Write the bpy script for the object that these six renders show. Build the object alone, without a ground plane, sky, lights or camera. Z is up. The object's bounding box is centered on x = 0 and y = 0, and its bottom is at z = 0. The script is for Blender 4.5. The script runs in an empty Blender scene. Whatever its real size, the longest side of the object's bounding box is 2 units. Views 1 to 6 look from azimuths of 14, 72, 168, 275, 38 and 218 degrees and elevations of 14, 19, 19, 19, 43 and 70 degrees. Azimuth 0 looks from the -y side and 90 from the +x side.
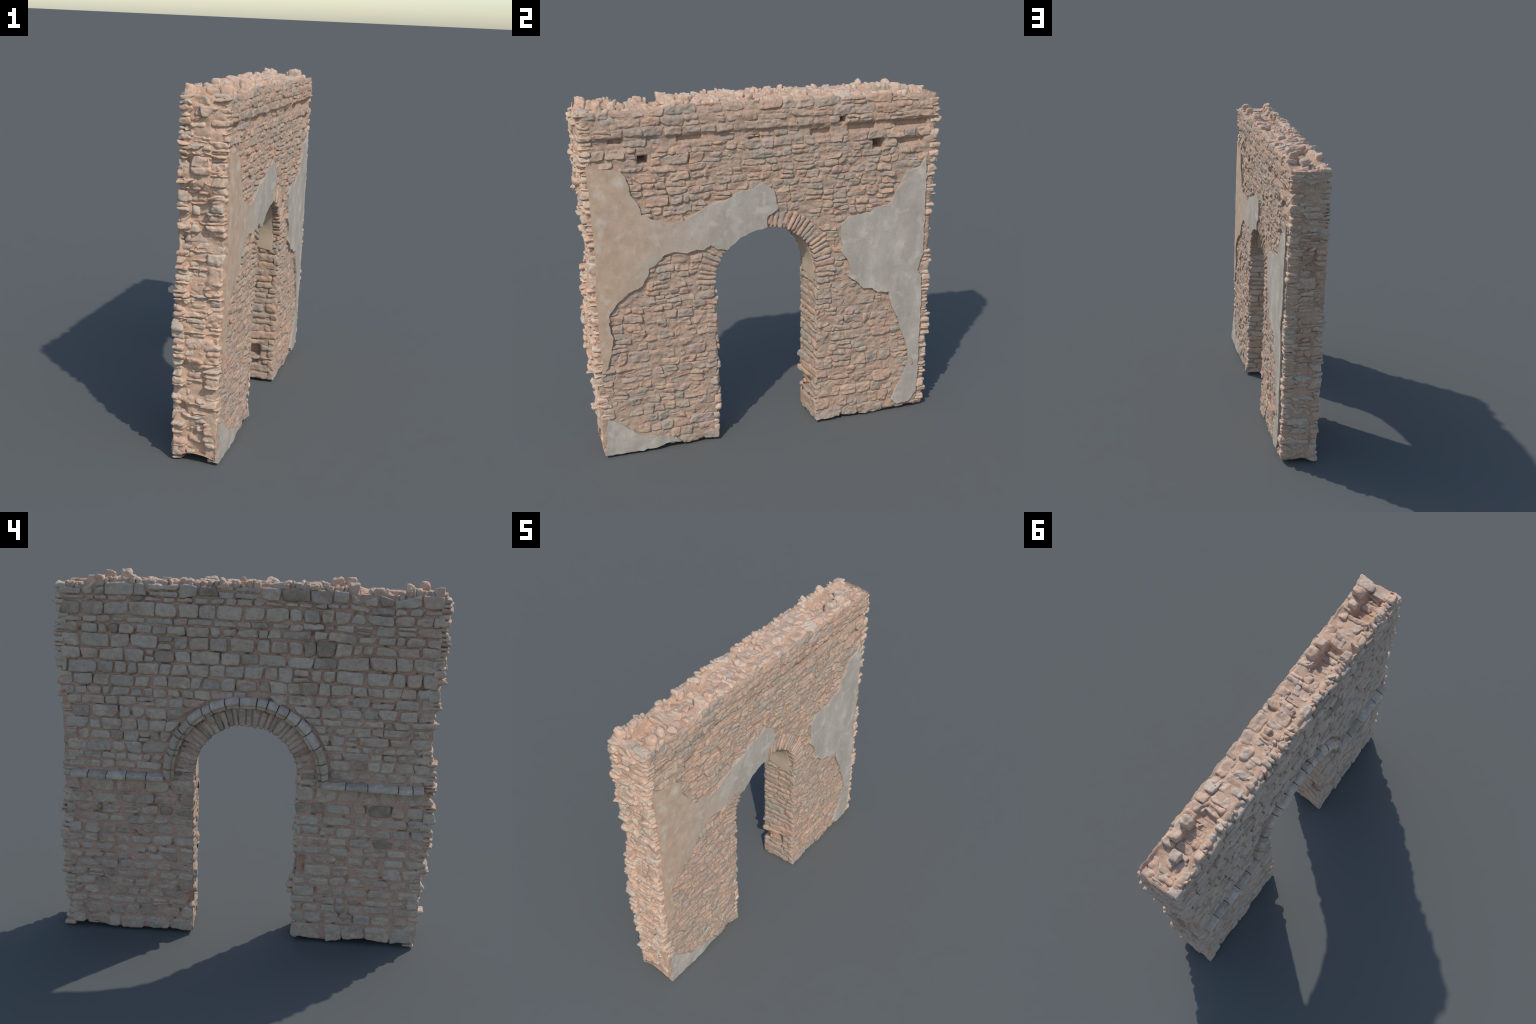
"""Ruined rubble-stone wall with a round-headed archway.
Wall lies in the YZ plane (thickness along X).  +X face: rubble with plaster
remains; -X face: coursed stone, hood moulding and string course; both ends and
the top are broken wall core."""
import bpy, math
import numpy as np
from mathutils import Vector
from mathutils.geometry import delaunay_2d_cdt

R = np.random.default_rng(20240611)

# ------------------------------------------------------------------ noise
def _hash(ix, iy, iz):
    h = (ix.astype(np.uint32) * np.uint32(374761393) + iy.astype(np.uint32) * np.uint32(668265263)
         + iz.astype(np.uint32) * np.uint32(2147483647 - 362437))
    h = (h ^ (h >> np.uint32(13))) * np.uint32(1274126177)
    h = (h ^ (h >> np.uint32(16))) * np.uint32(2246822519)
    return ((h ^ (h >> np.uint32(15))) & np.uint32(0xffffff)).astype(np.float64) / 0xffffff * 2 - 1

def vnoise(p):
    """smooth value noise in [-1,1] at points p (n,3)"""
    p = np.asarray(p, float)
    i = np.floor(p).astype(np.int64); f = p - i
    f = f * f * f * (f * (f * 6 - 15) + 10)
    i = i & 0xffffffff
    out = 0
    for dx in (0, 1):
        wx = f[:, 0] if dx else 1 - f[:, 0]
        for dy in (0, 1):
            wy = f[:, 1] if dy else 1 - f[:, 1]
            for dz in (0, 1):
                wz = f[:, 2] if dz else 1 - f[:, 2]
                out = out + wx * wy * wz * _hash(i[:, 0] + dx, i[:, 1] + dy, i[:, 2] + dz)
    return out

def fbm(p, octaves=3, gain=.5):
    s = 0; a = 1.; q = np.asarray(p, float)
    for o in range(octaves):
        s = s + a * vnoise(q); a *= gain; q = q * 2.03 + 17.3
    return s

def wob(y, seed, freq=4.):
    y = np.atleast_1d(np.asarray(y, float))
    return fbm(np.stack([y * freq, np.full_like(y, seed * 7.31), np.full_like(y, 3.7)], 1), 2)

# ------------------------------------------------------------------ wall form
def front_base(y, z):
    """front (plastered side) of the wall, smoothed"""
    y = np.asarray(y, float); z = np.asarray(z, float)
    b = np.interp(z, [0, .12, .4, .9, 1.4, 1.70, 1.735, 1.755, 1.83, 1.90],
                     [.127, .129, .132, .137, .138, .137, .132, .145, .146, .138])
    foot = np.clip((-.35 - y) / .25, 0, 1) * np.clip((.30 - z) / .2, 0, 1)
    return b + .009 * foot

def lumps(y, z):
    """bedding relief shared by the stones and the mortar of the front: long, flat lumps"""
    y = np.asarray(y, float) + 0 * np.asarray(z, float); z = np.asarray(z, float) + 0 * y
    sh = np.shape(y); y = y.ravel(); z = z.ravel()
    zz = z + .010 * vnoise(np.stack([y * 9, z * 9, 0 * y + 1.5], 1))
    a = fbm(np.stack([y * 15, zz * 40, 0 * y + 7.7], 1), 2)
    c = fbm(np.stack([y * 38, zz * 85, 0 * y + 2.2], 1), 2)
    d = np.abs(vnoise(np.stack([y * 30, zz * 62, 0 * y + 4.4], 1)))
    return (.0036 * a + .0018 * c - .004 * np.clip(.16 - d, 0, 1) / .16).reshape(sh)

def front_x(y, z): return front_base(y, z) + lumps(y, z)

def back_x(y, z):
    return np.interp(np.asarray(z, float), [0, .5, 1.0, 1.5, 1.9], [-.104, -.106, -.104, -.100, -.098]) + 0 * np.asarray(y, float)

ZC = .932                                   # springing height of the arch
def arch_c(x): return np.interp(x, [-.105, .135], [-.006, -.011])
def arch_r(x): return np.interp(x, [-.105, .135], [.268, .288])

# silhouette of the two broken ends (distance |y| against height)
END_POS = ([.0, .06, .13, .21, .34, .43, .56, .60, .70, .75, .80, .88, .94, 1.04, 1.11, 1.20, 1.23, 1.28, 1.32, 1.43, 1.48, 1.62, 1.73, 1.80, 1.87, 1.95],
           [.972, .977, .960, .972, .982, .973, .986, .962, .974, .948, .970, .935, .962, .925, .938, .935, .965, .940, .970, .962, .986, .984, .962, .984, .968, .955])
END_NEG = ([.0, .04, .11, .13, .21, .31, .35, .40, .43, .48, .54, .58, .64, .72, .80, .85, .90, .95, 1.05, 1.06, 1.12, 1.18, 1.25, 1.29, 1.32, 1.38, 1.42, 1.49, 1.53, 1.56, 1.62, 1.69, 1.735, 1.79, 1.88, 1.95],
           [.925, .932, .962, .935, .966, .925, .970, .942, .974, .974, .952, .990, .985, .978, .992, .962, .990, .984, .974, .945, .950, .930, .970, .942, .974, .970, .955, .988, .984, .962, .986, .992, .968, .990, .980, .945])
def end_y(sign, z):
    a, b = END_POS if sign > 0 else END_NEG
    return np.interp(z, a, b) - .004

# ragged top edges (height against y) of the back and the front lane
TOP_BACK = ([-1, -.95, -.78, -.72, -.65, -.56, -.52, -.40, -.27, -.07, .08, .40, .64, .74, .81, .89, .96, 1],
            [1.895, 1.905, 1.918, 1.876, 1.914, 1.868, 1.918, 1.914, 1.922, 1.920, 1.918, 1.916, 1.918, 1.918, 1.870, 1.902, 1.884, 1.875])
TOP_FRONT = ([-1, -.96, -.80, -.72, -.60, -.49, -.40, -.14, .25, .57, .75, .80, .9, 1],
             [1.872, 1.886, 1.890, 1.872, 1.880, 1.908, 1.912, 1.902, 1.898, 1.898, 1.897, 1.870, 1.855, 1.848])
TOP_MID = ([-1, -.93, -.90, -.76, -.73, -.56, -.53, -.37, -.33, -.1, .2, .5, .55, .75, .79, .9, 1],
           [1.880, 1.875, 1.840, 1.842, 1.885, 1.885, 1.855, 1.858, 1.902, 1.910, 1.912, 1.908, 1.870, 1.872, 1.872, 1.865, 1.855])
LANES = [(-.106, -.040), (-.040, .062), (.062, .136)]       # back, middle, front lane of the core

BOT = ([-1, -.93, -.80, -.70, -.58, -.45, -.27, .27, .41, .57, .63, .67, .72, .79, .91, 1],
       [.030, .022, .010, .030, .024, .008, .024, .010, .018, .010, .026, .006, .004, .024, .018, .034])
def bot_z(y): return np.interp(y, *BOT)

# hollows in the broken ends: (sign, z0, z1)
END_HOLLOWS = [(-1, 1.245, 1.43), (-1, .345, .54), (1, 1.215, 1.39), (1, .62, .835)]

# middle lane of the broken ends (|y| against height)
MID_POS = ([0, .10, .45, .56, .64, .82, .90, 1.20, 1.26, 1.36, 1.42, 1.52, 1.90], [.968, .973, .974, .960, .930, .926, .938, .940, .920, .924, .954, .976, .974])
MID_NEG = ([0, .10, .22, .34, .38, .50, .56, .85, 1.00, 1.20, 1.26, 1.40, 1.46, 1.60, 1.90], [.908, .912, .940, .962, .940, .942, .972, .968, .952, .946, .934, .940, .976, .980, .972])
def end_surface(sign, x, z):
    """|y| of the broken end face: back, middle and front lane blended across the thickness"""
    x = np.asarray(x, float); z = np.asarray(z, float)
    prof = end_y(sign, z)
    mid = np.interp(z, *(MID_POS if sign > 0 else MID_NEG))
    fr = .5 * prof + .5 * .968
    if sign < 0: fr = fr - .006 - .014 * np.clip((.16 - z) / .06, 0, 1) - .008 * ((z > .55) & (z < .95))
    a = np.clip((x + .050) / .022, 0, 1); b = np.clip((x - .052) / .022, 0, 1)
    return prof * (1 - a) + mid * a * (1 - b) + fr * b
def top_surface(x, y):
    a = np.clip((x + .050) / .022, 0, 1); b = np.clip((x - .050) / .022, 0, 1)
    return np.interp(y, *TOP_BACK) * (1 - a) + np.interp(y, *TOP_MID) * a * (1 - b) + np.interp(y, *TOP_FRONT) * b

# ------------------------------------------------------------------ stones
class Stone:
    __slots__ = ("v", "n", "f", "kind", "pal", "size", "smooth")

_tpl = {}
def template(nu, nv, nw, closed=False):
    """surface of a box in [-1,1]^3 with or without its bottom (w=-1) face"""
    k = (nu, nv, nw, closed)
    if k in _tpl: return _tpl[k]
    idx = {}; pts = []; faces = []
    def vid(i, j, l):
        key = (i, j, l)
        if key not in idx:
            idx[key] = len(pts); pts.append((2 * i / nu - 1, 2 * j / nv - 1, 2 * l / nw - 1))
        return idx[key]
    for i in range(nu):
        for j in range(nv):
            faces.append((vid(i, j, nw), vid(i + 1, j, nw), vid(i + 1, j + 1, nw), vid(i, j + 1, nw)))
    if closed:
        for i in range(nu):
            for j in range(nv):
                faces.append((vid(i, j, 0), vid(i, j + 1, 0), vid(i + 1, j + 1, 0), vid(i + 1, j, 0)))
    for i in range(nu):
        for l in range(nw):
            faces.append((vid(i, 0, l), vid(i + 1, 0, l), vid(i + 1, 0, l + 1), vid(i, 0, l + 1)))
            faces.append((vid(i + 1, nv, l), vid(i, nv, l), vid(i, nv, l + 1), vid(i + 1, nv, l + 1)))
    for j in range(nv):
        for l in range(nw):
            faces.append((vid(0, j + 1, l), vid(0, j, l), vid(0, j, l + 1), vid(0, j + 1, l + 1)))
            faces.append((vid(nu, j, l), vid(nu, j + 1, l), vid(nu, j + 1, l + 1), vid(nu, j, l + 1)))
    _tpl[k] = (np.array(pts), np.array(faces))
    return _tpl[k]

STONES = []
def stone(quad, top, depth, mapper, flip, kind="wall_stone", pal=None, radius=.011, oval=.25, chips=3,
          amp=.004, tilt=.06, cell=.0058, lean=0., odd=.0):
    """quad: 4 corners (s,t) counter-clockwise; top: height of the face over the wall
    surface; depth: how far the body reaches down.  mapper(s,t,h)->xyz"""
    q = np.array(quad, float)
    if odd: q = q + np.clip(R.normal(0, odd, (4, 2)), -1.4 * odd, 1.4 * odd) * np.array([1., .45])
    w = .5 * (np.linalg.norm(q[1] - q[0]) + np.linalg.norm(q[2] - q[3]))
    t = .5 * (np.linalg.norm(q[3] - q[0]) + np.linalg.norm(q[2] - q[1]))
    if w < .008 or t < .008: return
    nu = int(np.clip(round(w / cell), 4, 30)); nv = int(np.clip(round(t / cell), 4, 30)); nw = int(np.clip(round(depth / .009), 3, 7))
    P, F = template(nu, nv, nw, depth > .05)
    L = np.array([w, t, depth]) / 2
    p = P * L
    r = min(radius * R.uniform(.7, 1.3), .47 * min(w, t), .8 * depth)
    inner = L - r
    inner3 = inner.copy(); qv = np.clip(p, -inner3, inner3)
    low = p[:, 2] < 0
    qv[low, 2] = p[low, 2]                               # sides stay straight below
    d = p - qv; ln = np.linalg.norm(d, axis=1, keepdims=True); ln[ln < 1e-9] = 1
    n = d / ln
    p = qv + r * n
    a = p / L
    c = oval * R.uniform(.5, 1.3)
    a0 = a[:, 0] * np.sqrt(np.clip(1 - c * a[:, 1] ** 2 * .5, .2, 1)); a1 = a[:, 1] * np.sqrt(np.clip(1 - c * a[:, 0] ** 2 * .5, .2, 1))
    p = np.stack([a0 * L[0], a1 * L[1], p[:, 2]], 1)
    for _ in range(R.integers(0, chips + 1)):            # broken-off corners and facets
        m = R.normal(size=3); m[2] = abs(m[2]) * .8 + .25; m /= np.linalg.norm(m)
        reach = (abs(m) * L).sum()
        cut = reach * R.uniform(.70, .92)
        s = np.maximum(p @ m - cut, 0)
        p = p - s[:, None] * m
    off = R.uniform(-900, 900, 3)
    fade = np.clip((p[:, 2] / L[2] + 1.0) / .5, 0, 1)
    disp = amp * fbm(p * 34 + off, 2) + amp * .55 * (.5 - np.abs(vnoise(p * 62 + off[::-1]))) + amp * .28 * vnoise(p * 170 + off)
    p = p + n * (disp * fade)[:, None]
    p[:, 2] += (p[:, 0] * R.normal(0, tilt) + p[:, 1] * R.normal(lean, tilt)) * fade
    u = (p[:, 0] / L[0] + 1) / 2; v = (p[:, 1] / L[1] + 1) / 2
    st = ((1 - u) * (1 - v))[:, None] * q[0] + (u * (1 - v))[:, None] * q[1] + (u * v)[:, None] * q[2] + ((1 - u) * v)[:, None] * q[3]
    h = p[:, 2] - L[2] + top
    o = Stone()
    o.v = mapper(st[:, 0], st[:, 1], h); o.f = F[:, ::-1] if flip else F
    o.kind = kind; o.pal = pal; o.size = w * t
    STONES.append(o)
    return o

def M_plaster(s, t, h): return np.stack([front_base(s, t) + h, s, t], 1)
def M_front(s, t, h): return np.stack([front_x(s, t) + h, s, t], 1)
def M_back(s, t, h): return np.stack([back_x(s, t) - h, s, t], 1)
def M_end(sign):
    return lambda s, t, h: np.stack([s, sign * h, t], 1)          # h = absolute |y|
def M_jamb(sign):
    def f(s, t, h):
        y = arch_c(s) + sign * (arch_r(s) - h)
        return np.stack([s, y, t], 1)
    return f
def M_top(s, t, h): return np.stack([s, t, h], 1)                 # h = absolute z
def M_ring(face):
    def f(s, t, h):                                               # s radius, t angle
        k = arch_c(.133 if face > 0 else -.105)
        y, z = k + s * np.cos(t), ZC + s * np.sin(t)
        x = front_base(y, z) + h if face > 0 else back_x(y, z) - h
        return np.stack([x, y, z], 1)
    return f

# --- colour families (chosen by weights for each face)
def pick(weights):
    k = list(weights); w = np.array([weights[i] for i in k], float)
    return k[int(R.choice(len(k), p=w / w.sum()))]
W_FRONT = dict(rubble=5, rubble_grey=3, rubble_peach=2.5)
W_BACK = dict(lime=6, lime_grey=2.5, lime_pink=2.2, lime_dark=1)
W_CORE = dict(core=4, core_grey=2, core_peach=3)

# --------------------------------------------------- courses on a flat face
def lay_row(lo, hi, y0, y1, mapper, flip, wmean, weights, top=(0, .004), gap=.006, seed=0, wsd=.33,
            skip=lambda y, z: False, split=.12, depth=.030, slant=.004, ends=((0, 0), (0, 0)), taper=None, **kw):
    """fill the band between the lines lo(y), hi(y) from y0 to y1 with stones.
    ends = extra slope of first and last joint ((y shift at lo, y shift at hi), ...)"""
    y = y0; first = True
    jl, jh = y0 + ends[0][0], y0 + ends[0][1]
    while y < y1 - 1e-6:
        hmid = hi(y) - lo(y)
        w = wmean * (hmid / .05) ** .35 * float(np.exp(R.normal(0, wsd)))
        w = float(np.clip(w, .028, .19))
        if y1 - (y + w) < .035: w = y1 - y
        hole = False
        if mapper is M_front:
            zc = (lo(y) + hi(y)) / 2; hh = (hi(y) - lo(y)) / 2
            for a, b, c, d, e in HOLES:
                if c - hh * .7 < zc < d + hh * .7:
                    if y < a - .006 < y + w: w = max(a - .003 - y, .006)
                    elif a - .007 <= y < b: w = b + .003 - y; hole = True
        last = y + w >= y1 - 1e-6
        nl, nh = (y1 + ends[1][0], y1 + ends[1][1]) if last else (y + w + R.normal(0, slant), y + w + R.normal(0, slant))
        g = gap * R.uniform(.3, 1.25) / 2
        zl0, zl1, zh0, zh1 = lo(jl) + g, lo(nl) + g, hi(jh) - g, hi(nh) - g
        j = lambda: R.normal(0, .0022)
        cy, cz = (jl + nl + jh + nh) / 4, (zl0 + zl1 + zh0 + zh1) / 4
        if not hole and not skip(cy, cz) and min(nl - jl, nh - jh) > .004 - .02 and zh0 - zl0 > .008:
            tp = R.uniform(*top)
            if mapper is M_front and (inside(PLASTER_A, np.float64(cy), np.float64(cz)) or inside(PLASTER_B, np.float64(cy), np.float64(cz)) or inside(PLASTER_C, np.float64(cy), np.float64(cz))): tp = -.009
            if R.random() < split and hmid > .042:
                f = R.uniform(.38, .62)
                m0 = zl0 + (zh0 - zl0) * f + j(); m1 = zl1 + (zh1 - zl1) * f + j()
                jm, nm = (jl + jh) / 2, (nl + nh) / 2
                stone([(jl + g, zl0), (nl - g, zl1), (nm - g, m1 - g), (jm + g, m0 - g)], tp, depth, mapper, flip, pal=pick(weights), **kw)
                stone([(jm + g, m0 + g), (nm - g, m1 + g), (nh - g, zh1), (jh + g, zh0)], tp + R.normal(0, .002), depth, mapper, flip, pal=pick(weights), **kw)
            else:
                stone([(jl + g, zl0 + j()), (nl - g, zl1 + j()), (nh - g, zh1 + j()), (jh + g, zh0 + j())], tp, depth, mapper, flip, pal=pick(weights), **kw)
        y += w; jl, jh = nl, nh; first = False

def line(z_at, seed, amp=.006, freq=5.):
    ys = np.linspace(-1.05, 1.05, 140)
    zs = np.interp(ys, [z_at[0][0], z_at[1][0]], [z_at[0][1], z_at[1][1]]) + amp * wob(ys, seed, freq)
    return lambda y: float(np.interp(y, ys, zs))

def ring_y(r, z, c):
    d = r * r - (z - ZC) ** 2
    return math.sqrt(d) if d > 0 else 0.

def lay_courses(levels, mapper, flip, c, r_ring, y_jamb, z_ring_top, ylim, tag, row_kw=lambda z: {}, **base):
    """levels: list of (z at y=+ref, z at y=-ref) from top to bottom"""
    lines = [line(((.6, a), (-.6, b)), tag * 100 + i) for i, (a, b) in enumerate(levels)]
    for i in range(len(lines) - 1):
        hi, lo = lines[i], lines[i + 1]
        zm = (hi(.5) + lo(.5) + hi(-.5) + lo(-.5)) / 4
        kw = dict(base); kw.update(row_kw(zm))
        yl = ylim(zm)
        yield lo, hi, zm, yl, kw

# ------------------------------------------------------------------ plaster outlines (y, z)
PLASTER_A = [(-.936, 1.634), (-.89, 1.608), (-.841, 1.598), (-.804, 1.592), (-.767, 1.582), (-.749, 1.555), (-.733, 1.501), (-.732, 1.462), (-.711, 1.44), (-.687, 1.405), (-.677, 1.357), (-.626, 1.325), (-.578, 1.307), (-.509, 1.293), (-.462, 1.302), (-.387, 1.336), (-.339, 1.366), (-.236, 1.39), (-.188, 1.42), (-.098, 1.436), (-.035, 1.461), (.028, 1.428), (.038, 1.379), (.049, 1.322), (.013, 1.291), (-.012, 1.279), (-.012, 1.222), (-.079, 1.211), (-.15, 1.184), (-.193, 1.154), (-.235, 1.119), (-.284, 1.131), (-.324, 1.157), (-.359, 1.129), (-.40, 1.14), (-.455, 1.125), (-.515, 1.139), (-.569, 1.128), (-.611, 1.084), (-.652, 1.06), (-.66, 1.027), (-.686, .981), (-.717, .96), (-.764, .941), (-.819, .898), (-.869, .833), (-.873, .769), (-.858, .694), (-.873, .608), (-.894, .537), (-.916, .503), (-.922, .571), (-.928, .689), (-.926, .833), (-.93, .975), (-.921, 1.112), (-.925, 1.341), (-.931, 1.473), (-.938, 1.57)]
PLASTER_B = [(.900, 1.532), (.865, 1.478), (.789, 1.455), (.768, 1.407), (.718, 1.332), (.69, 1.277), (.636, 1.274), (.562, 1.245), (.464, 1.233), (.406, 1.195), (.407, 1.13), (.423, 1.077), (.412, 1.041), (.447, .993), (.471, .93), (.457, .89), (.496, .862), (.552, .81), (.599, .804), (.639, .776), (.706, .771), (.722, .687), (.766, .602), (.803, .492), (.841, .397), (.847, .296), (.81, .21), (.773, .131), (.751, .075), (.786, .039), (.869, .055), (.908, .109), (.913, .227), (.913, .436), (.911, .678), (.906, .836), (.879, .878), (.892, .931), (.909, .99), (.909, 1.141), (.906, 1.271), (.91, 1.417)]
PLASTER_C = [(-.915, .228), (-.871, .212), (-.805, .161), (-.751, .119), (-.696, .093), (-.611, .078), (-.547, .062), (-.52, .030), (-.577, .036), (-.656, .021), (-.777, .014), (-.937, .016), (-.925, .095)]

def inside(poly, y, z):
    P = np.array(poly); n = len(P); c = np.zeros(np.shape(y), bool); j = n - 1
    for i in range(n):
        cond = ((P[i, 1] > z) != (P[j, 1] > z)) & (y < (P[j, 0] - P[i, 0]) * (z - P[i, 1]) / (P[j, 1] - P[i, 1] + 1e-12) + P[i, 0])
        c = c ^ cond; j = i
    return c

def deep_in_plaster(y, z, m=.035):
    for poly in (PLASTER_A, PLASTER_B):
        if all(inside(poly, np.float64(y + dy), np.float64(z + dz)) for dy, dz in ((0, 0), (m, 0), (-m, 0), (0, m * .7), (0, -m * .7))): return True
    return False

# putlog holes in the front (y0, y1, z0, z1, depth) and shallow gaps under the parapet
HOLES = [(-.682, -.628, 1.612, 1.656, .14), (.586, .655, 1.596, 1.653, .165), (.389, .427, 1.753, 1.787, .12)]
GAPS = [(-.821, -.752, 1.720, 1.746, .028), (-.479, -.349, 1.712, 1.738, .026), (-.107, -.040, 1.694, 1.718, .028), (.232, .344, 1.690, 1.726, .030),
        (.440, .600, 1.704, 1.738, .032), (.725, .885, 1.614, 1.642, .030), (.715, .905, 1.708, 1.740, .032)]
def in_hole(y, z, m=.0):
    return any(a - 2.2 * m < y < b + 2.2 * m and c - m < z < d + m for a, b, c, d, e in HOLES)
def in_gap(y, z, m=.012):
    return any(a - m < y < b + m and c - .004 < z < d + .004 for a, b, c, d, e in GAPS)

# =================================================================== FRONT
FRONT_UP = [(1.886, 1.895), (1.843, 1.845), (1.797, 1.793), (1.750, 1.748), (1.695, 1.702), (1.641, 1.652), (1.600, 1.598), (1.566, 1.560), (1.511, 1.520), (1.475, 1.477), (1.441, 1.440), (1.386, 1.400), (1.336, 1.345), (1.294, 1.295), (1.25, 1.25)]
FRONT_R = [1.25, 1.21, 1.165, 1.12, 1.08, 1.035, .99, .95, .905, .862, .824, .77, .705, .653, .598, .566, .503, .447, .414, .341, .283, .217, .15, .082, .0]
FRONT_L = [1.25, 1.20, 1.15, 1.115, 1.07, 1.03, .988, .939, .903, .853, .817, .766, .715, .656, .604, .54, .499, .453, .423, .384, .338, .291, .229, .174, .118, .062, .0]
FKW = dict(mapper=M_front, flip=False, weights=W_FRONT, gap=.0045, radius=.0058, oval=.22, chips=5, amp=.0035, tilt=.10, lean=-.05, cell=.0052, odd=.006)
def fskip(y, z): return deep_in_plaster(y, z)
CF = float(arch_c(.133)); RF = float(arch_r(.133)); VF = .100      # front ring depth

def row_spans(zl, zh, c, r_out, jamb_l, jamb_r, ymax_neg, ymax_pos):
    """[(y0,y1,ends)] on both sides of the opening for a band of the wall"""
    zm = (zl + zh) / 2
    if zm > ZC + r_out - .012: return [(-ymax_neg, ymax_pos, ((0, 0), (0, 0)))]
    if zm < ZC:
        return [(-ymax_neg, jamb_l, ((0, 0), (0, 0))), (jamb_r, ymax_pos, ((0, 0), (0, 0)))]
    ym = ring_y(r_out, zm, c); yl = ring_y(r_out, max(zl, ZC), c); yh = ring_y(r_out, min(zh, ZC + r_out), c)
    dl, dh = np.clip(yl - ym, -.03, .03), np.clip(yh - ym, -.03, .03)
    g = .004
    return [(-ymax_neg, c - ym - g, ((0, 0), (-dl, -dh))), (c + ym + g, ymax_pos, ((dl, dh), (0, 0)))]

def half(sp, side):
    if len(sp) == 2: return sp[1] if side > 0 else sp[0]
    a, b, e = sp[0]
    return (0., b, e) if side > 0 else (a, 0., e)

def band(lo_levels, hi_levels, tag, i):
    return line(((.6, lo_levels[0]), (-.6, lo_levels[1])), tag + i)

flines = [line(((.28, a), (-.47, b)), 11 + i, .005) for i, (a, b) in enumerate(FRONT_UP)]
flines[0] = lambda y: float(np.interp(y, *TOP_FRONT)) - .006
for i in range(len(flines) - 1):
    zm = sum(FRONT_UP[i]) / 4 + sum(FRONT_UP[i + 1]) / 4
    kw = dict(FKW)
    if i <= 2: kw.update(top=(-.003, .0025), wmean=.10, gap=.003, radius=.008, tilt=.05, split=.15, depth=.052 if i < 2 else .03)
    elif i == 3: kw.update(top=(-.008, .004), wmean=.085, gap=.008, split=.35, depth=.035)
    else: kw.update(top=(-.004, .0045), wmean=.080, split=.30)
    def sk(y, z, i=i): return fskip(y, z) or (i in (3, 4, 5) and in_gap(y, z))
    for y0, y1, e in row_spans(flines[i + 1](0), flines[i](0), CF, RF + VF, 0, 0, .945, .93):
        lay_row(flines[i + 1], flines[i], y0, y1, skip=sk, ends=e, **kw)
for side, lev in ((1, FRONT_R), (-1, FRONT_L)):
    ls = [line(((1, z), (-1, z)), 60 + 40 * side + k, .006, 6.) for k, z in enumerate(lev)]
    b = ls[-1]; ls[-1] = lambda y: float(bot_z(y))
    for k in range(len(ls) - 1):
        zm = (lev[k] + lev[k + 1]) / 2
        sp = row_spans(lev[k + 1], lev[k], CF, RF + VF, CF - RF + .004, CF + RF - .004, .93, .915)
        sp = half(sp, side)
        kw = dict(FKW); kw.update(top=(-.0055, .0025), wmean=.075, split=.22, gap=.004)
        if lev[k] < .1: kw.update(wmean=.11, split=.0, top=(-.002, .004))
        lay_row(ls[k + 1], ls[k], sp[0], sp[1], skip=fskip, ends=sp[2], **kw)

# =================================================================== BACK
BACK_UP = [(1.880, 1.890), (1.827, 1.836), (1.788, 1.807), (1.735, 1.733), (1.685, 1.697), (1.638, 1.648), (1.584, 1.572), (1.508, 1.508), (1.433, 1.440), (1.378, 1.375)]
BACK_R = [1.378, 1.328, 1.275, 1.211, 1.146, 1.089, 1.027, .983, .936]             # +y side
BACK_L = [1.375, 1.318, 1.259, 1.218, 1.175, 1.119, 1.084, 1.041, .985, .938]      # -y side
BACK_RL = [.893, .803, .739, .682, .628, .567, .512, .461, .414, .362, .31, .254, .201, .156, .082, .0]
BACK_LL = [.895, .806, .739, .679, .619, .566, .513, .459, .389, .334, .272, .232, .176, .112, .0]
BKW = dict(mapper=M_back, flip=True, weights=W_BACK, gap=.009, radius=.0075, oval=.20, chips=4, amp=.0034, tilt=.06, top=(-.001, .005), wmean=.088, wsd=.28, split=.06, odd=.0035, depth=.034)
RB = float(arch_r(-.105)); CB = float(arch_c(-.105)); HOOD_IN, HOOD_OUT = .368, .432
blines = [line(((.7, a), (-.52, b)), 211 + i, .004) for i, (a, b) in enumerate(BACK_UP)]
blines[0] = lambda y: float(np.interp(y, *TOP_BACK)) - .016
for i in range(len(blines) - 1):
    hi = blines[i]
    for y0, y1, e in row_spans(blines[i + 1](0), blines[i](0), CB, HOOD_OUT, 0, 0, .95, .945):
        kw = dict(BKW)
        if i < 2: kw.update(top=(0, .006), depth=.052)
        lay_row(blines[i + 1], hi, y0, y1, ends=e, **kw)
for side, lev in ((1, BACK_R), (-1, BACK_L)):
    ls = [line(((1, z), (-1, z)), 300 + 40 * side + k, .004, 5.) for k, z in enumerate(lev)]
    if side > 0: ls[0] = blines[-1]
    else: ls[0] = blines[-1]
    for k in range(len(ls) - 1):
        sp = row_spans(lev[k + 1], lev[k], CB, HOOD_OUT, 0, 0, .94, .93)
        sp = half(sp, side)
        lay_row(ls[k + 1], ls[k], sp[0], sp[1], ends=sp[2], **BKW)
def back_notch(y, z):                                   # stones fallen out of the back jamb edges
    return (-.30 < y < -.262 and .43 < z < .57) or (.22 < y < .272 and .19 < z < .30)
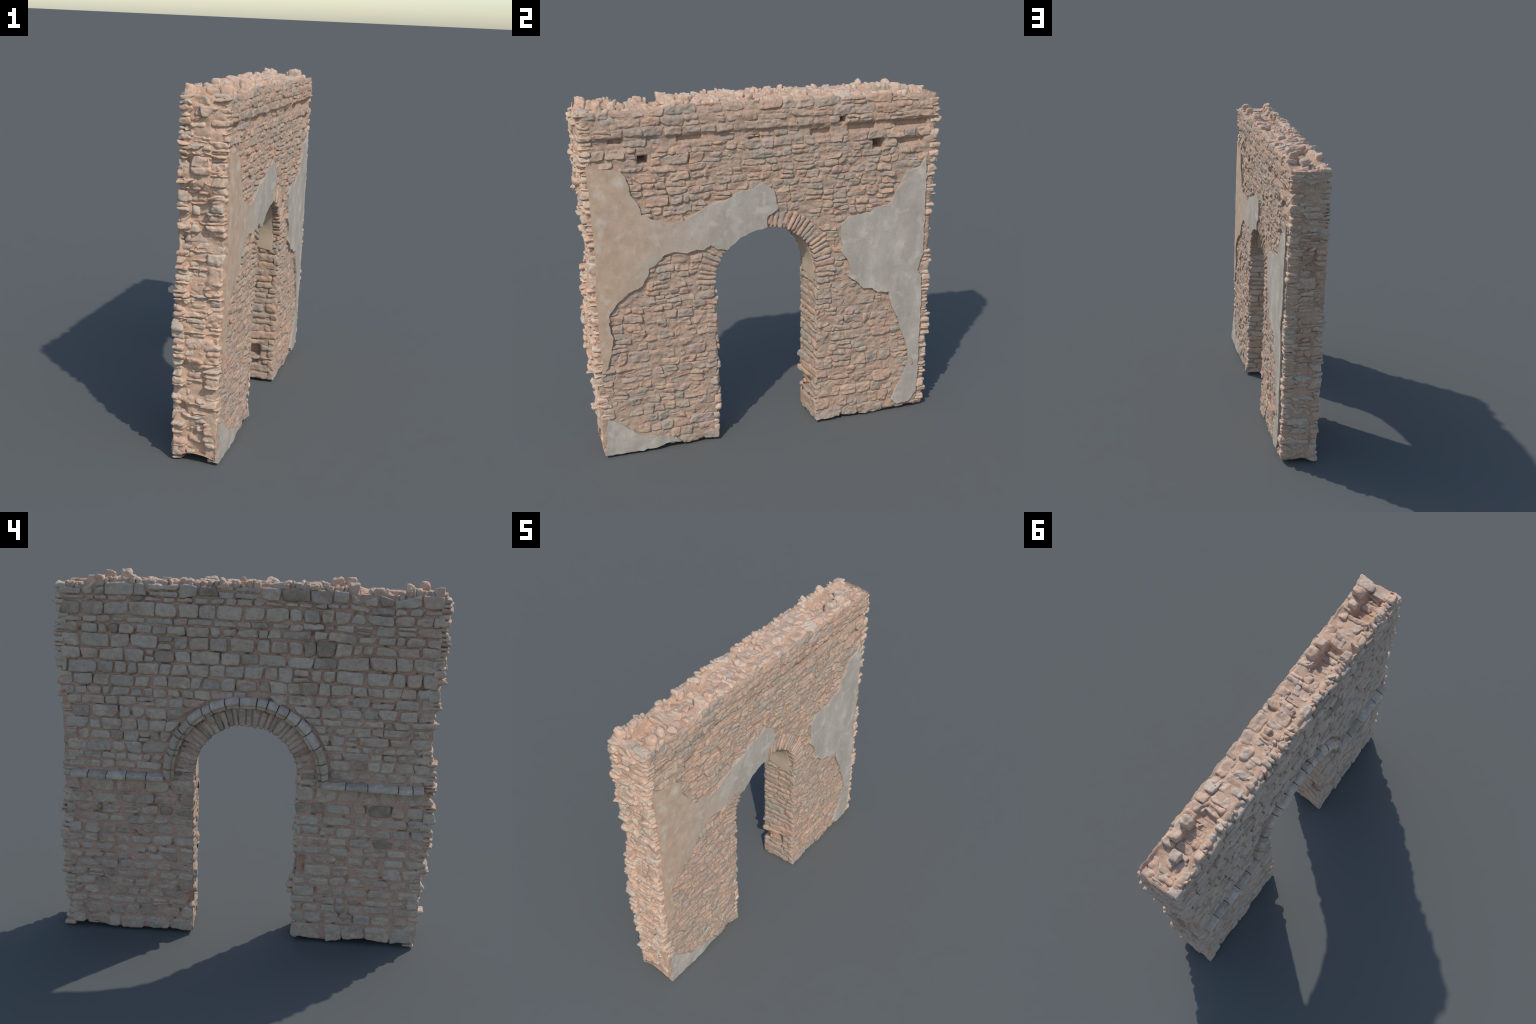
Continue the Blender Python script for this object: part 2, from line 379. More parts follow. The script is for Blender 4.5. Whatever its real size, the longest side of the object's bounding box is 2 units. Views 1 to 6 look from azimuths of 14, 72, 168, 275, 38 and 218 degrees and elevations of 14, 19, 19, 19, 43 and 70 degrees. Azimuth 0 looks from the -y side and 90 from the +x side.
for side, lev in ((1, BACK_RL), (-1, BACK_LL)):
    ls = [line(((1, z), (-1, z)), 400 + 40 * side + k, .005, 5.) for k, z in enumerate(lev)]
    ls[-1] = lambda y: float(bot_z(y))
    for k in range(len(ls) - 1):
        y0, y1 = (CB + RB - .003, .945) if side > 0 else (-.945, CB - RB + .003)
        zm = (lev[k] + lev[k + 1]) / 2
        if side < 0:
            if .40 < zm < .52: y1 -= .060
            elif .08 < zm < .385: y1 += .002 + .008 * R.random()
        else:
            if .15 < zm < .27: y0 += .040
            elif zm < .15: y0 += .010
        kw = dict(BKW); kw.update(gap=.014, radius=.010, oval=.3, wmean=.092)
        if lev[k] < .13: kw.update(gap=.006, wmean=.12)
        lay_row(ls[k + 1], ls[k], y0, y1, **kw)
# quoin-like stones between voussoir feet and string course (back)
for y0, y1 in ((CB + RB, .40), (-.40, CB - RB)):
    lay_row(lambda y: .893, lambda y: .936, y0, y1, **BKW)

# =================================================================== ARCH RINGS
def ring(face, r0, r1, n, weights, top, kind="voussoir", flip=False, a0=0., a1=math.pi, **kw):
    edges = np.cumsum(np.concatenate([[0], np.exp(R.normal(0, .16, n))])); edges = a0 + (a1 - a0) * edges / edges[-1]
    mp = M_ring(face)
    for k in range(n):
        ri = r0 + R.normal(0, .0020); ro = r1 + R.normal(0, .006)
        g = .0026 / r0 * R.uniform(.5, 1.3)
        j = R.normal(0, .010)
        e0, e1 = edges[k] + g, edges[k + 1] - g
        # work in arc length so that the block template stays metric
        rm = (r0 + r1) / 2
        def mm(s, t, h, rm=rm): return mp(s, t / rm, h)
        stone([(ri, e0 * rm), (ro, (e0 - j * .3) * rm), (ro, (e1 - j * .3) * rm), (ri, e1 * rm)], R.uniform(*top), kw.get("depth", .04), mm, flip,
              kind=kind, pal=pick(weights), radius=.009, oval=.12, chips=2, amp=.003, tilt=.05)
ring(1, RF - .004, RF + VF, 37, W_FRONT, (-.001, .005), depth=.050)
ring(-1, RB - .003, HOOD_IN, 33, dict(lime=3, lime_dark=4, lime_pink=2), (-.002, .003), flip=True, depth=.045)

# =================================================================== JAMBS (reveals)
for sign in (1, -1):
    z = .012; k = 0
    while z < ZC + .01:
        hgt = R.uniform(.030, .056); z1 = min(z + hgt, ZC + .03)
        for brk in ((.115, .148, .168, .245) if sign > 0 else (.395, .512)):
            if z + .004 < brk < z1 + .014: z1 = brk; break
        xs = [-.106]
        nx = R.choice([1, 2, 2, 3])
        cuts = sorted(R.uniform(-.07, .10, nx - 1)) if nx > 1 else []
        xs += [float(c) for c in cuts] + [.130]
        for a, b in zip(xs[:-1], xs[1:]):
            if b - a < .03: continue
            cz = (z + z1) / 2
            tp = R.uniform(-.003, .006)
            if sign > 0 and (.168 < cz < .245 or .115 < cz < .148) and b < .129: continue
            if sign > 0 and (.168 < cz < .245 or .115 < cz < .148): a = max(a, .045)
            if sign > 0 and a < -.09 and (.33 < cz < .38 or .10 < cz < .15): tp = .014
            elif sign > 0 and a < -.09 and cz < .15: tp -= .010
            if sign < 0 and .395 < cz < .512 and b < .0: continue
            if sign < 0 and .395 < cz < .512: a = max(a, -.035)
            if sign < 0 and cz > .25: tp += .008
            if sign < 0 and a < -.09 and .08 < cz < .38: tp += .008 + (.014 if .25 < cz < .31 else 0)
            g = .002
            stone([(a + g, z + g), (b - g, z + g + R.normal(0, .002)), (b - g, z1 - g + R.normal(0, .002)), (a + g, z1 - g)], tp, .03, M_jamb(sign), sign < 0,
                  pal=pick(W_FRONT if sign > 0 else W_CORE), radius=.011, oval=.25, chips=3, amp=.005, tilt=.08)
        z = z1; k += 1

# =================================================================== BROKEN ENDS
def hollow(sign, x, z):
    for s, a, b in END_HOLLOWS:
        if s == sign and a < z < b and -.042 < x < .064: return True
    return False
for sign in (1, -1):
    mp = M_end(sign)
    for li, (xa, xb) in enumerate(LANES):
        z = (.006, .034, .010)[li]
        zcap = min(float(top_surface((xa + xb) / 2, sign * .95)) + .004, 1.90)
        while z < zcap - .006:
            hgt = float(np.clip(R.lognormal(math.log(.029), .45), .013, .075))
            if sign < 0 and li == 2 and abs(z - 1.06) < .03: hgt = .065
            z1 = min(z + hgt, zcap); cz = (z + z1) / 2
            if z1 - z < .010: break
            parts = [(xa, xb)]
            if li == 1 and R.random() < .45:
                m = R.uniform(xa + .03, xb - .03); parts = [(xa, m), (m, xb)]
            elif li == 1 and R.random() < .25 and not hollow(sign, 0, cz): parts = [(xa, xb + .03)]
            for a, b in parts:
                out = float(end_surface(sign, (a + b) / 2, cz)) + R.normal(.001, .0085 if li == 0 else .0065)
                if R.random() < .06: out -= .014
                out = min(out, .988)
                zb = float(bot_z(sign * .95))
                if z < zb: pass
                g = .0025; jx = lambda: float(np.clip(R.normal(0, .013), -.026, .026))
                fx = float(front_x(0, cz)); bx = float(back_x(0, cz))
                aa = bx - .002 if li == 0 else a; bb = fx + .002 if li == 2 else b
                stone([(aa + g + (0 if li == 0 else jx()), z + g), (bb - g + (0 if li == 2 else jx()), z + g + R.normal(0, .003)),
                       (bb - g + (0 if li == 2 else jx()), z1 - g + R.normal(0, .003)), (aa + g + (0 if li == 0 else jx()), z1 - g)],
                      out, .055, mp, sign < 0 if False else sign > 0, kind="wall_stone", pal=pick(W_CORE), radius=.0070, oval=.28, chips=6, amp=.0055, tilt=.14, odd=.005)
            z = z1

# =================================================================== TOP
for li, (xa, xb) in enumerate(LANES):
    prof = (TOP_BACK, TOP_MID, TOP_FRONT)[li]
    y = -.962
    while y < .955:
        w = float(np.clip(R.lognormal(math.log((.034, .030, .050)[li]), .42), .016, .10)); y1 = min(y + w, .962); cy = (y + y1) / 2
        if y1 - y < .010: break
        parts = [(xa, xb)]
        if li == 1 and R.random() < .5:
            m = R.uniform(xa + .03, xb - .03); parts = [(xa, m), (m, xb)]
        for a, b in parts:
            zt = float(np.interp(cy, *prof)) + R.normal(0, (.012, .006, .006)[li])
            g = .002
            fx = float(front_x(0, 1.88)); bx = float(back_x(0, 1.88))
            aa = bx + .009 if li == 0 else a; bb = fx - .010 if li == 2 else b
            stone([(aa + g + (0 if li == 0 else R.normal(0, .008)), y + g), (bb - g + (0 if li == 2 else R.normal(0, .008)), y + g + R.normal(0, .004)),
                   (bb - g + (0 if li == 2 else R.normal(0, .008)), y1 - g + R.normal(0, .004)), (aa + g + (0 if li == 0 else R.normal(0, .008)), y1 - g)],
                  zt, .055, M_top, False, pal=pick(W_CORE), radius=.008, oval=.28, chips=5, amp=.0055, tilt=.17, odd=.005)
        y = y1
# small broken pieces pressed into the mortar of the ends and the top
def chip(mapper, flip, s0, t0, h, size):
    a = R.uniform(0, math.pi); w, t = size * R.uniform(.7, 1.6) / 2, size * R.uniform(.35, .8) / 2
    a *= .25
    c, d = math.cos(a), math.sin(a)
    stone([(s0 + c * x - d * y, t0 + d * x + c * y) for x, y in ((-w, -t), (w, -t), (w, t), (-w, t))], h, .02, mapper, flip, pal=pick(W_CORE),
          radius=.003, oval=.3, chips=5, amp=.003, tilt=.3, cell=.0045, odd=.002)
for sign in (1, -1):
    for _ in range(150):
        x, z = R.uniform(-.09, .115), R.uniform(.03, 1.86)
        base = float(end_surface(sign, x, z))
        chip(M_end(sign), sign > 0, x, z, base + R.uniform(-.010, .004), R.uniform(.014, .034))
for _ in range(120):
    x, y = R.uniform(-.095, .10), R.uniform(-.93, .93)
    chip(lambda s, t, h: M_top(t, s, h), True, y, x, float(top_surface(x, y)) + R.uniform(-.010, .003), R.uniform(.014, .036))
# a few stones standing up out of the top: (x, y, z of their crown, size)
for x, y, zt, sx, sy in ((.085, .72, 1.932, .05, .060), (.080, .64, 1.937, .055, .055), (.09, -.50, 1.940, .05, .05), (.095, -.43, 1.933, .05, .06), (.10, -.86, 1.928, .06, .05),
                         (.085, -.79, 1.915, .05, .045), (.05, .20, 1.922, .05, .07), (-.03, .38, 1.918, .06, .05), (.02, -.10, 1.922, .08, .05), (.03, .80, 1.915, .05, .06)):
    stone([(x - sx / 2, y - sy / 2), (x + sx / 2, y - sy / 2 + .006), (x + sx / 2, y + sy / 2), (x - sx / 2, y + sy / 2 - .004)], zt, .07, M_top, False,
          pal=pick(W_CORE), radius=.009, oval=.3, chips=5, amp=.006, tilt=.12)

# ------------------------------------------------------------------ meshes
def make_mesh(name, V, F, mats, midx=None, smooth=True):
    me = bpy.data.meshes.new(name)
    F = list(F) if not isinstance(F, np.ndarray) else F
    if isinstance(F, np.ndarray):
        k = F.shape[1]; nf = len(F)
        me.vertices.add(len(V)); me.vertices.foreach_set("co", np.asarray(V, np.float32).ravel())
        me.loops.add(nf * k); me.loops.foreach_set("vertex_index", F.astype(np.int32).ravel())
        me.polygons.add(nf); me.polygons.foreach_set("loop_start", np.arange(0, nf * k, k, dtype=np.int32))
        me.update(calc_edges=True)
    else:
        me.from_pydata([tuple(v) for v in V], [], F)
    for m in mats: me.materials.append(m)
    if midx is not None: me.polygons.foreach_set("material_index", np.asarray(midx, np.int32))
    me.polygons.foreach_set("use_smooth", np.full(len(me.polygons), smooth, bool))
    me.update(); me.validate()
    return me

# ------------------------------------------------------------------ materials
def srgb(r, g, b):
    f = lambda c: (c / 12.92 if c <= .04045 else ((c + .055) / 1.055) ** 2.4)
    return (f(r), f(g), f(b), 1)

MORTAR_RGB = (.73, .622, .54)
def nodes_of(name):
    m = bpy.data.materials.new(name); m.use_nodes = True
    nt = m.node_tree; b = nt.nodes["Principled BSDF"]
    b.inputs["Roughness"].default_value = .92
    b.inputs["Specular IOR Level"].default_value = .18
    return m, nt, b

def add(nt, typ, **kw):
    n = nt.nodes.new(typ)
    for k, v in kw.items(): setattr(n, k, v)
    return n

def noise(nt, vec, scale, detail=3., rough=.55, dist=0.):
    n = add(nt, "ShaderNodeTexNoise"); n.inputs["Scale"].default_value = scale; n.inputs["Detail"].default_value = detail
    n.inputs["Roughness"].default_value = rough; n.inputs["Distortion"].default_value = dist
    nt.links.new(vec, n.inputs["Vector"]); return n.outputs["Fac"]

def ramp(nt, fac, stops):
    r = add(nt, "ShaderNodeValToRGB"); e = r.color_ramp.elements
    while len(e) < len(stops): e.new(.5)
    for x, (p, c) in zip(e, stops):
        x.position = p; x.color = c if len(c) == 4 else (*c, 1)
    nt.links.new(fac, r.inputs["Fac"]); return r.outputs["Color"]

def mix(nt, fac, a, b, mode="MIX"):
    m = add(nt, "ShaderNodeMix", data_type="RGBA", blend_type=mode)
    for s, v in (("Factor", fac), ("A", a), ("B", b)):
        i = [q for q in m.inputs if q.name == s and q.type == ("VALUE" if s == "Factor" else "RGBA")][0]
        if isinstance(v, (int, float)): i.default_value = v
        elif isinstance(v, tuple): i.default_value = v
        else: nt.links.new(v, i)
    return [q for q in m.outputs if q.type == "RGBA"][0]

def math_(nt, op, a, b=None, clamp=False):
    m = add(nt, "ShaderNodeMath", operation=op, use_clamp=clamp)
    for i, v in enumerate((a, b)):
        if v is None: continue
        if isinstance(v, (int, float)): m.inputs[i].default_value = v
        else: nt.links.new(v, m.inputs[i])
    return m.outputs[0]

def bump(nt, bsdf, fac, strength, dist=.004):
    b = add(nt, "ShaderNodeBump"); b.inputs["Strength"].default_value = strength; b.inputs["Distance"].default_value = dist
    nt.links.new(fac, b.inputs["Height"]); nt.links.new(b.outputs[0], bsdf.inputs["Normal"])

def stone_material(name, a, b, c, smear=.5, scale=13., var=.06, streak=1.8, fine=.8):
    """weathered stone: soft patches of the tones a (main), b and c, smeared with mortar"""
    m, nt, bs = nodes_of(name)
    tc = add(nt, "ShaderNodeTexCoord").outputs["Object"]
    mp = add(nt, "ShaderNodeMapping"); mp.inputs["Scale"].default_value = (1, 1, streak); nt.links.new(tc, mp.inputs["Vector"]); tv = mp.outputs[0]
    rnd = math_(nt, "FRACT", math_(nt, "ADD", add(nt, "ShaderNodeObjectInfo").outputs["Random"], add(nt, "ShaderNodeNewGeometry").outputs["Random Per Island"]))
    # patches move from stone to stone
    shift = math_(nt, "MULTIPLY", math_(nt, "SUBTRACT", rnd, .5), .30)
    n1 = math_(nt, "ADD", noise(nt, tv, scale, 4, .6, .3), shift)
    base = ramp(nt, n1, [(.30, srgb(*b)), (.47, srgb(*a)), (.55, srgb(*a)), (.72, srgb(*c))])
    val = ramp(nt, rnd, [(0, (1 - var,) * 3), (.5, (1, 1, 1)), (1, (1 + var,) * 3)])
    base = mix(nt, 1., base, val, "MULTIPLY")
    n2 = noise(nt, tv, 42, 5, .65, .3)
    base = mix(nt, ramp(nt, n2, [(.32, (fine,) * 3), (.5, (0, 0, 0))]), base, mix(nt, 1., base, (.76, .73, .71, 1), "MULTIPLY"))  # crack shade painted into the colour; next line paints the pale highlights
    base = mix(nt, ramp(nt, n2, [(.52, (0, 0, 0)), (.70, (fine,) * 3)]), base, mix(nt, 1., base, (1.17, 1.16, 1.15, 1), "MULTIPLY"))
    n3 = noise(nt, tv, 8.5, 4, .6, .3)
    base = mix(nt, ramp(nt, n3, [(.48, (0, 0, 0)), (.66, (smear,) * 3)]), base, srgb(*MORTAR_RGB))
    n4 = noise(nt, tc, 130, 3, .6)
    base = mix(nt, ramp(nt, n4, [(.26, (.7, .7, .7)), (.42, (0, 0, 0))]), base, mix(nt, 1., base, (.74, .70, .67, 1), "MULTIPLY"))
    nt.links.new(base, bs.inputs["Base Color"])
    bump(nt, bs, noise(nt, tc, 170, 5, .65), .55, .003)
    return m

TAN, GREY, PEACH, LILAC = (.705, .612, .535), (.665, .618, .555), (.745, .622, .525), (.70, .61, .565)
LIME, LIMEG, LIMEP, LIMED = (.805, .715, .63), (.775, .705, .635), (.80, .685, .605), (.71, .62, .545)
CORE, CORG, CORP = (.82, .71, .62), (.79, .715, .635), (.82, .68, .58)
PAL = dict(rubble=(TAN, GREY, PEACH, .45, 13, .06), rubble_grey=((.67, .60, .535), GREY, LILAC, .35, 13, .06), rubble_peach=((.72, .595, .51), LILAC, PEACH, .5, 13, .05),
           lime=(LIME, LIMEG, LIMED, .30, 10, .10), lime_grey=(LIMEG, LIMED, LIME, .15, 10, .10), lime_pink=(LIMEP, LIME, LIMED, .4, 10, .08), lime_dark=(LIMED, (.63, .56, .48), LIME, .3, 10, .08),
           core=(CORE, CORG, CORP, .45, 12, .06), core_grey=(CORG, LIMEG, CORE, .3, 12, .05), core_peach=(CORP, CORE, (.835, .73, .64), .5, 12, .04),
           mould=((.80, .725, .65), (.74, .675, .605), (.83, .77, .70), .10, 14, .06), mould_worn=((.745, .68, .59), LIMEG, LIMED, .2, 12, .05))
MAT = {}
for k, (a, b, c, sm, sc, va) in PAL.items():
    MAT[k] = stone_material("stone_" + k, a, b, c, sm, sc, va, streak=1.9 if k.startswith("rubble") else 1.3)

def mortar_material(name, a, c0, d):
    m, nt, b = nodes_of(name)
    tc = add(nt, "ShaderNodeTexCoord").outputs["Object"]
    n = noise(nt, tc, 11, 4, .6)
    c = ramp(nt, n, [(.28, srgb(*a)), (.5, srgb(*c0)), (.72, srgb(*d))])
    n2 = noise(nt, tc, 85, 4, .65)
    c = mix(nt, ramp(nt, n2, [(.35, (.55, .55, .55)), (.55, (0, 0, 0))]), c, mix(nt, 1., c, (.70, .66, .62, 1), 'MULTIPLY'))
    nt.links.new(c, b.inputs["Base Color"])
    bump(nt, b, noise(nt, tc, 150, 5, .7), .7, .004)
    return m

def plaster_material(name, warm):
    """warm: where ochre-brown staining sits (1 = upper left patch, 0 = none)"""
    m, nt, b = nodes_of(name)
    tc = add(nt, "ShaderNodeTexCoord").outputs["Object"]
    sep = add(nt, "ShaderNodeSeparateXYZ"); nt.links.new(tc, sep.inputs[0])
    mp = add(nt, "ShaderNodeMapping"); mp.inputs["Scale"].default_value = (1, 1, .45); nt.links.new(tc, mp.inputs["Vector"])
    n1 = noise(nt, mp.outputs[0], 7, 5, .62, .4)
    grey = ramp(nt, n1, [(.28, srgb(.635, .60, .55)), (.5, srgb(.705, .662, .612)), (.72, srgb(.775, .73, .685))])
    n2 = noise(nt, tc, 30, 5, .65)
    grey = mix(nt, ramp(nt, n2, [(.35, (.5, .5, .5)), (.58, (0, 0, 0))]), grey, srgb(.665, .615, .555))
    if warm:
        n3 = noise(nt, tc, 5.5, 4, .6, .3)
        och = ramp(nt, noise(nt, tc, 16, 4, .6), [(.3, srgb(.71, .60, .505)), (.55, srgb(.765, .65, .55)), (.8, srgb(.785, .695, .62))])
        # staining fades towards the arch (larger y): mask = noise + gradient along y
        g = math_(nt, "MULTIPLY_ADD" if False else "MULTIPLY", math_(nt, "ADD", sep.outputs["Y"], .34), -1.9)
        mk = math_(nt, "ADD", math_(nt, "MULTIPLY", n3, 1.5), math_(nt, "SUBTRACT", g, .72), True)
        mk = math_(nt, "MULTIPLY", mk, warm, True)
        grey = mix(nt, mk, grey, och)
    n5 = noise(nt, tc, 14, 3, .5)
    grey = mix(nt, ramp(nt, n5, [(.56, (0, 0, 0)), (.70, (.6, .6, .6))]), grey, srgb(.80, .76, .70))
    # faint pink and greenish-grey mottling
    n6 = noise(nt, mp.outputs[0], 34, 4, .6, .5)
    grey = mix(nt, ramp(nt, n6, [(.30, (.55, .55, .55)), (.46, (0, 0, 0))]), grey, mix(nt, 1., grey, (.93, .97, .92, 1), "MULTIPLY"))
    grey = mix(nt, ramp(nt, n6, [(.54, (0, 0, 0)), (.72, (.8, .8, .8))]), grey, mix(nt, 1., grey, (1.08, 1.02, 1.03, 1), "MULTIPLY"))
    n7 = noise(nt, tc, 70, 4, .6)
    grey = mix(nt, ramp(nt, n7, [(.27, (.7, .7, .7)), (.40, (0, 0, 0))]), grey, mix(nt, 1., grey, (.80, .77, .74, 1), "MULTIPLY"))
    nt.links.new(grey, b.inputs["Base Color"])
    bump(nt, b, noise(nt, tc, 110, 5, .65), .35, .003)
    return m

MORTAR = mortar_material('earth_mortar', (.675, .59, .525), MORTAR_RGB, (.78, .64, .54))
MORTAR_CORE = mortar_material('core_mortar', (.75, .65, .565), (.81, .675, .575), (.835, .705, .60))
MORTAR_PINK = mortar_material('pink_mortar', (.75, .63, .55), (.815, .665, .575), (.83, .68, .585))
PL_WARM = plaster_material("stained_plaster", .95)
PL_GREY = plaster_material("grey_plaster", 0)
def soffit_plaster_material():
    m, nt, b = nodes_of("cream_plaster")
    tc = add(nt, "ShaderNodeTexCoord").outputs["Object"]
    c = ramp(nt, noise(nt, tc, 9, 4, .6), [(.3, srgb(.72, .635, .54)), (.55, srgb(.77, .68, .585)), (.75, srgb(.80, .72, .63))])
    nt.links.new(c, b.inputs["Base Color"]); bump(nt, b, noise(nt, tc, 120, 4, .6), .3, .003)
    return m
PL_CREAM = soffit_plaster_material()

# ------------------------------------------------------------------ scene graph
COL = bpy.context.scene.collection
root = bpy.data.objects.new("ruined_stone_archway", None)
root.empty_display_size = .2
COL.objects.link(root)
root["label"] = "ruined rubble stone wall with round archway and peeling plaster"
root["category"] = "stone archway"
def child(name, me, kind=None, parent=None):
    o = bpy.data.objects.new(name, me); COL.objects.link(o); o.parent = parent or root
    if kind: o["kind"] = kind
    return o

# ------------------------------------------------------------------ mortar core
def core():
    T = .007                                         # mortar lies this far inside the stone faces
    out = []; nrm = []; tag = []
    def put(y, z, ny, nz, t): out.append((y, z)); nrm.append((ny, nz)); tag.append(t)
    S = .010
    cy, r = -.0085, .278 + T
    arc = np.linspace(math.pi, 0, 90)
    # start at foot of the -y pier, inner corner; go counter-clockwise round the solid
    zb = .022
    for z in np.arange(ZC, zb, -S): put(cy + r, z, -1, 0, "j+")
    for y in np.arange(cy + r, .945, S): put(y, max(bot_z(y) + .008, .012), 0, -1, "b")
    for z in np.arange(zb, 1.882, S): put(.945, z, 1, 0, "e+")
    for y in np.arange(.945, -.945, -S): put(y, 1.882, 0, 1, "t")
    for z in np.arange(1.882, zb, -S): put(-.945, z, -1, 0, "e-")
    for y in np.arange(-.945, cy - r, S): put(y, max(bot_z(y) + .008, .012), 0, -1, "b")
    for z in np.arange(zb, ZC, S): put(cy - r, z, 1, 0, "j-")
    for a in arc[1:-1]: put(cy + r * math.cos(a), ZC + r * math.sin(a), -math.cos(a), -math.sin(a), "a")
    P = np.array(out); N = np.array(nrm, float)
    # interior points
    g = .0095; pts = []
    rows = np.arange(.03, 1.872, g * .87)
    for i, z in enumerate(rows):
        for y in np.arange(-.936 + (i % 2) * g / 2, .937, g): pts.append((y, z))
    Q = np.array(pts); Q += R.uniform(-.0022, .0022, Q.shape)
    d = np.hypot(Q[:, 0] - cy, np.maximum(Q[:, 1] - ZC, 0))
    Q = Q[(d > r + .007) & (Q[:, 1] > bot_z(Q[:, 0]) + .016)]
    extra = []
    keep = np.ones(len(Q), bool)
    for a, b, c, e, dep in HOLES + GAPS:
        keep &= ~((Q[:, 0] > a - .006) & (Q[:, 0] < b + .006) & (Q[:, 1] > c - .006) & (Q[:, 1] < e + .006))
        for k, ins in enumerate((0, .003)):
            for y in np.linspace(a + ins, b - ins, 9): extra += [(y, c + ins), (y, e - ins)]
            for z in np.linspace(c + ins, e - ins, 6)[1:-1]: extra += [(a + ins, z), (b - ins, z)]
        for y in np.linspace(a + .006, b - .006, 6):
            for z in np.linspace(c + .006, e - .006, 4): extra.append((y, z))
    Q = np.vstack([Q[keep], np.array(extra)])
    V2 = np.vstack([P, Q]); nb = len(P)
    res = delaunay_2d_cdt([Vector(v) for v in V2], [(i, (i + 1) % nb) for i in range(nb)], [list(range(nb))], 1, 1e-6)
    vv = np.array([tuple(v) for v in res[0]]); ff = [tuple(f) for f in res[2]]
    # orig index of each output vert
    bidx = {}
    for i, o in enumerate(res[3]):
        for k in o:
            if k < nb: bidx[k] = i
    nv = len(vv)
    def flare(y, z, x):
        dr = np.hypot(y - cy, np.maximum(z - ZC, 0)); k = (np.interp(x, [-.105, .135], [-.011, .011])) * np.exp(-np.maximum(dr - r, 0) / .08)
        uy = (y - cy) / np.maximum(dr, 1e-6); uz = np.maximum(z - ZC, 0) / np.maximum(dr, 1e-6)
        return y + uy * k, z + uz * k
    y, z = vv[:, 0], vv[:, 1]
    n3 = lambda x: np.stack([np.full_like(y, x) * 3, y, z], 1)
    fx = front_x(y, z) - .0042 + .0030 * fbm(n3(1.) * 14, 2) + .0018 * fbm(n3(2.) * 55, 2)
    fx -= .012 * np.clip(vnoise(n3(3.) * np.array([1, 30, 70])) - .45, 0, 1)
    deep = np.interp(z, [0, .9, 1.25, 1.5], [.0035, .0045, .007, .011])
    bx = back_x(y, z) + deep - .0028 * fbm(n3(5.) * 15, 2) - .0014 * fbm(n3(6.) * 60, 2)
    bx += .05 * np.clip(vnoise(n3(9.) * 38) - .52, 0, .4)
    for a, b, c, e, dep in HOLES:
        m = (y > a + .001) & (y < b - .001) & (z > c + .001) & (z < e - .001); fx[m] -= dep
    for a, b, c, e, dep in GAPS:
        m = (y > a + .001) & (y < b - .001) & (z > c + .001) & (z < e - .001); fx[m] -= dep * .8
    under = (inside(PLASTER_A, y, z) | inside(PLASTER_B, y, z) | inside(PLASTER_C, y, z))
    fx[under] = np.minimum(fx[under], front_base(y, z)[under] - .004)
    bx[(y > -.338) & (y < -.20) & (z > .40) & (z < .507)] += .05
    bx[(y < .308) & (y > .20) & (z > .17) & (z < .243)] += .05
    yf, zf = flare(y, z, .135); yb, zb_ = flare(y, z, -.105)
    V = [np.stack([fx, yf, zf], 1), np.stack([bx, yb, zb_], 1)]
    F = [f for f in ff] + [tuple(i + nv for i in f[::-1]) for f in ff]
    # side strips across the thickness
    nx = 30; base = 2 * nv; strip = []
    bi = np.array([bidx[k] for k in range(nb)])
    for k in range(1, nx):
        u = k / nx; x = (1 - u) * fx[bi] + u * bx[bi]
        yy, zz = flare(P[:, 0], P[:, 1], x)
        off = .005 * fbm(np.stack([x, P[:, 0], P[:, 1]], 1) * 18, 3)
        q3 = np.stack([x * 16, P[:, 0] * 16, P[:, 1] * 16], 1)
        tg = np.array(tag)
        for sg, t in ((1, "e+"), (-1, "e-")):
            m = tg == t
            off[m] = end_surface(sg, x[m], P[m, 1]) - .945 - .006 + .0065 * fbm(q3[m] * np.array([1, 1, 2.6]), 3)
        m = tg == "t"
        off[m] = top_surface(x[m], P[m, 0]) - 1.882 - .005 + .0065 * fbm(q3[m] * np.array([1, 2.2, 1]), 3)
        for t, za, zb2, xm, dp in (("j+", .168, .245, .042, .060), ("j+", .115, .148, .030, .045), ("j-", .395, .512, -.040, .055)):     # stones fallen out of the reveals
            m = (tg == t) & (x < xm) & (P[:, 1] > za) & (P[:, 1] < zb2)
            off[m] -= dp
        off[tg == "b"] -= .020 * math.sin(math.pi * u)
        off[(tg == "j-") & (P[:, 1] > .25)] += .006
        edge = np.minimum(1, 12 * min(u, 1 - u))
        off *= edge
        strip.append(np.stack([x, yy + N[:, 0] * off, zz + N[:, 1] * off], 1))
    V = np.vstack(V + strip)
    def col(k):
        if k == 0: return bi
        if k == nx: return bi + nv
        return base + (k - 1) * nb + np.arange(nb)
    for k in range(nx):
        c0, c1 = col(k), col(k + 1)
        for i in range(nb):
            j = (i + 1) % nb
            F.append((int(c0[j]), int(c0[i]), int(c1[i]), int(c1[j])))
    mi = np.zeros(len(F), int); mi[len(ff):2 * len(ff)] = 1
    nside = 2 * len(ff); sel = np.tile(np.isin(np.array(tag), ['e+', 'e-', 't']), nx); mi[nside:][sel] = 2
    return V, F, mi
V, F, mi = core()
me = make_mesh("mortar_core", V, F, [MORTAR, MORTAR_PINK, MORTAR_CORE], mi)
child("mortar_core", me)

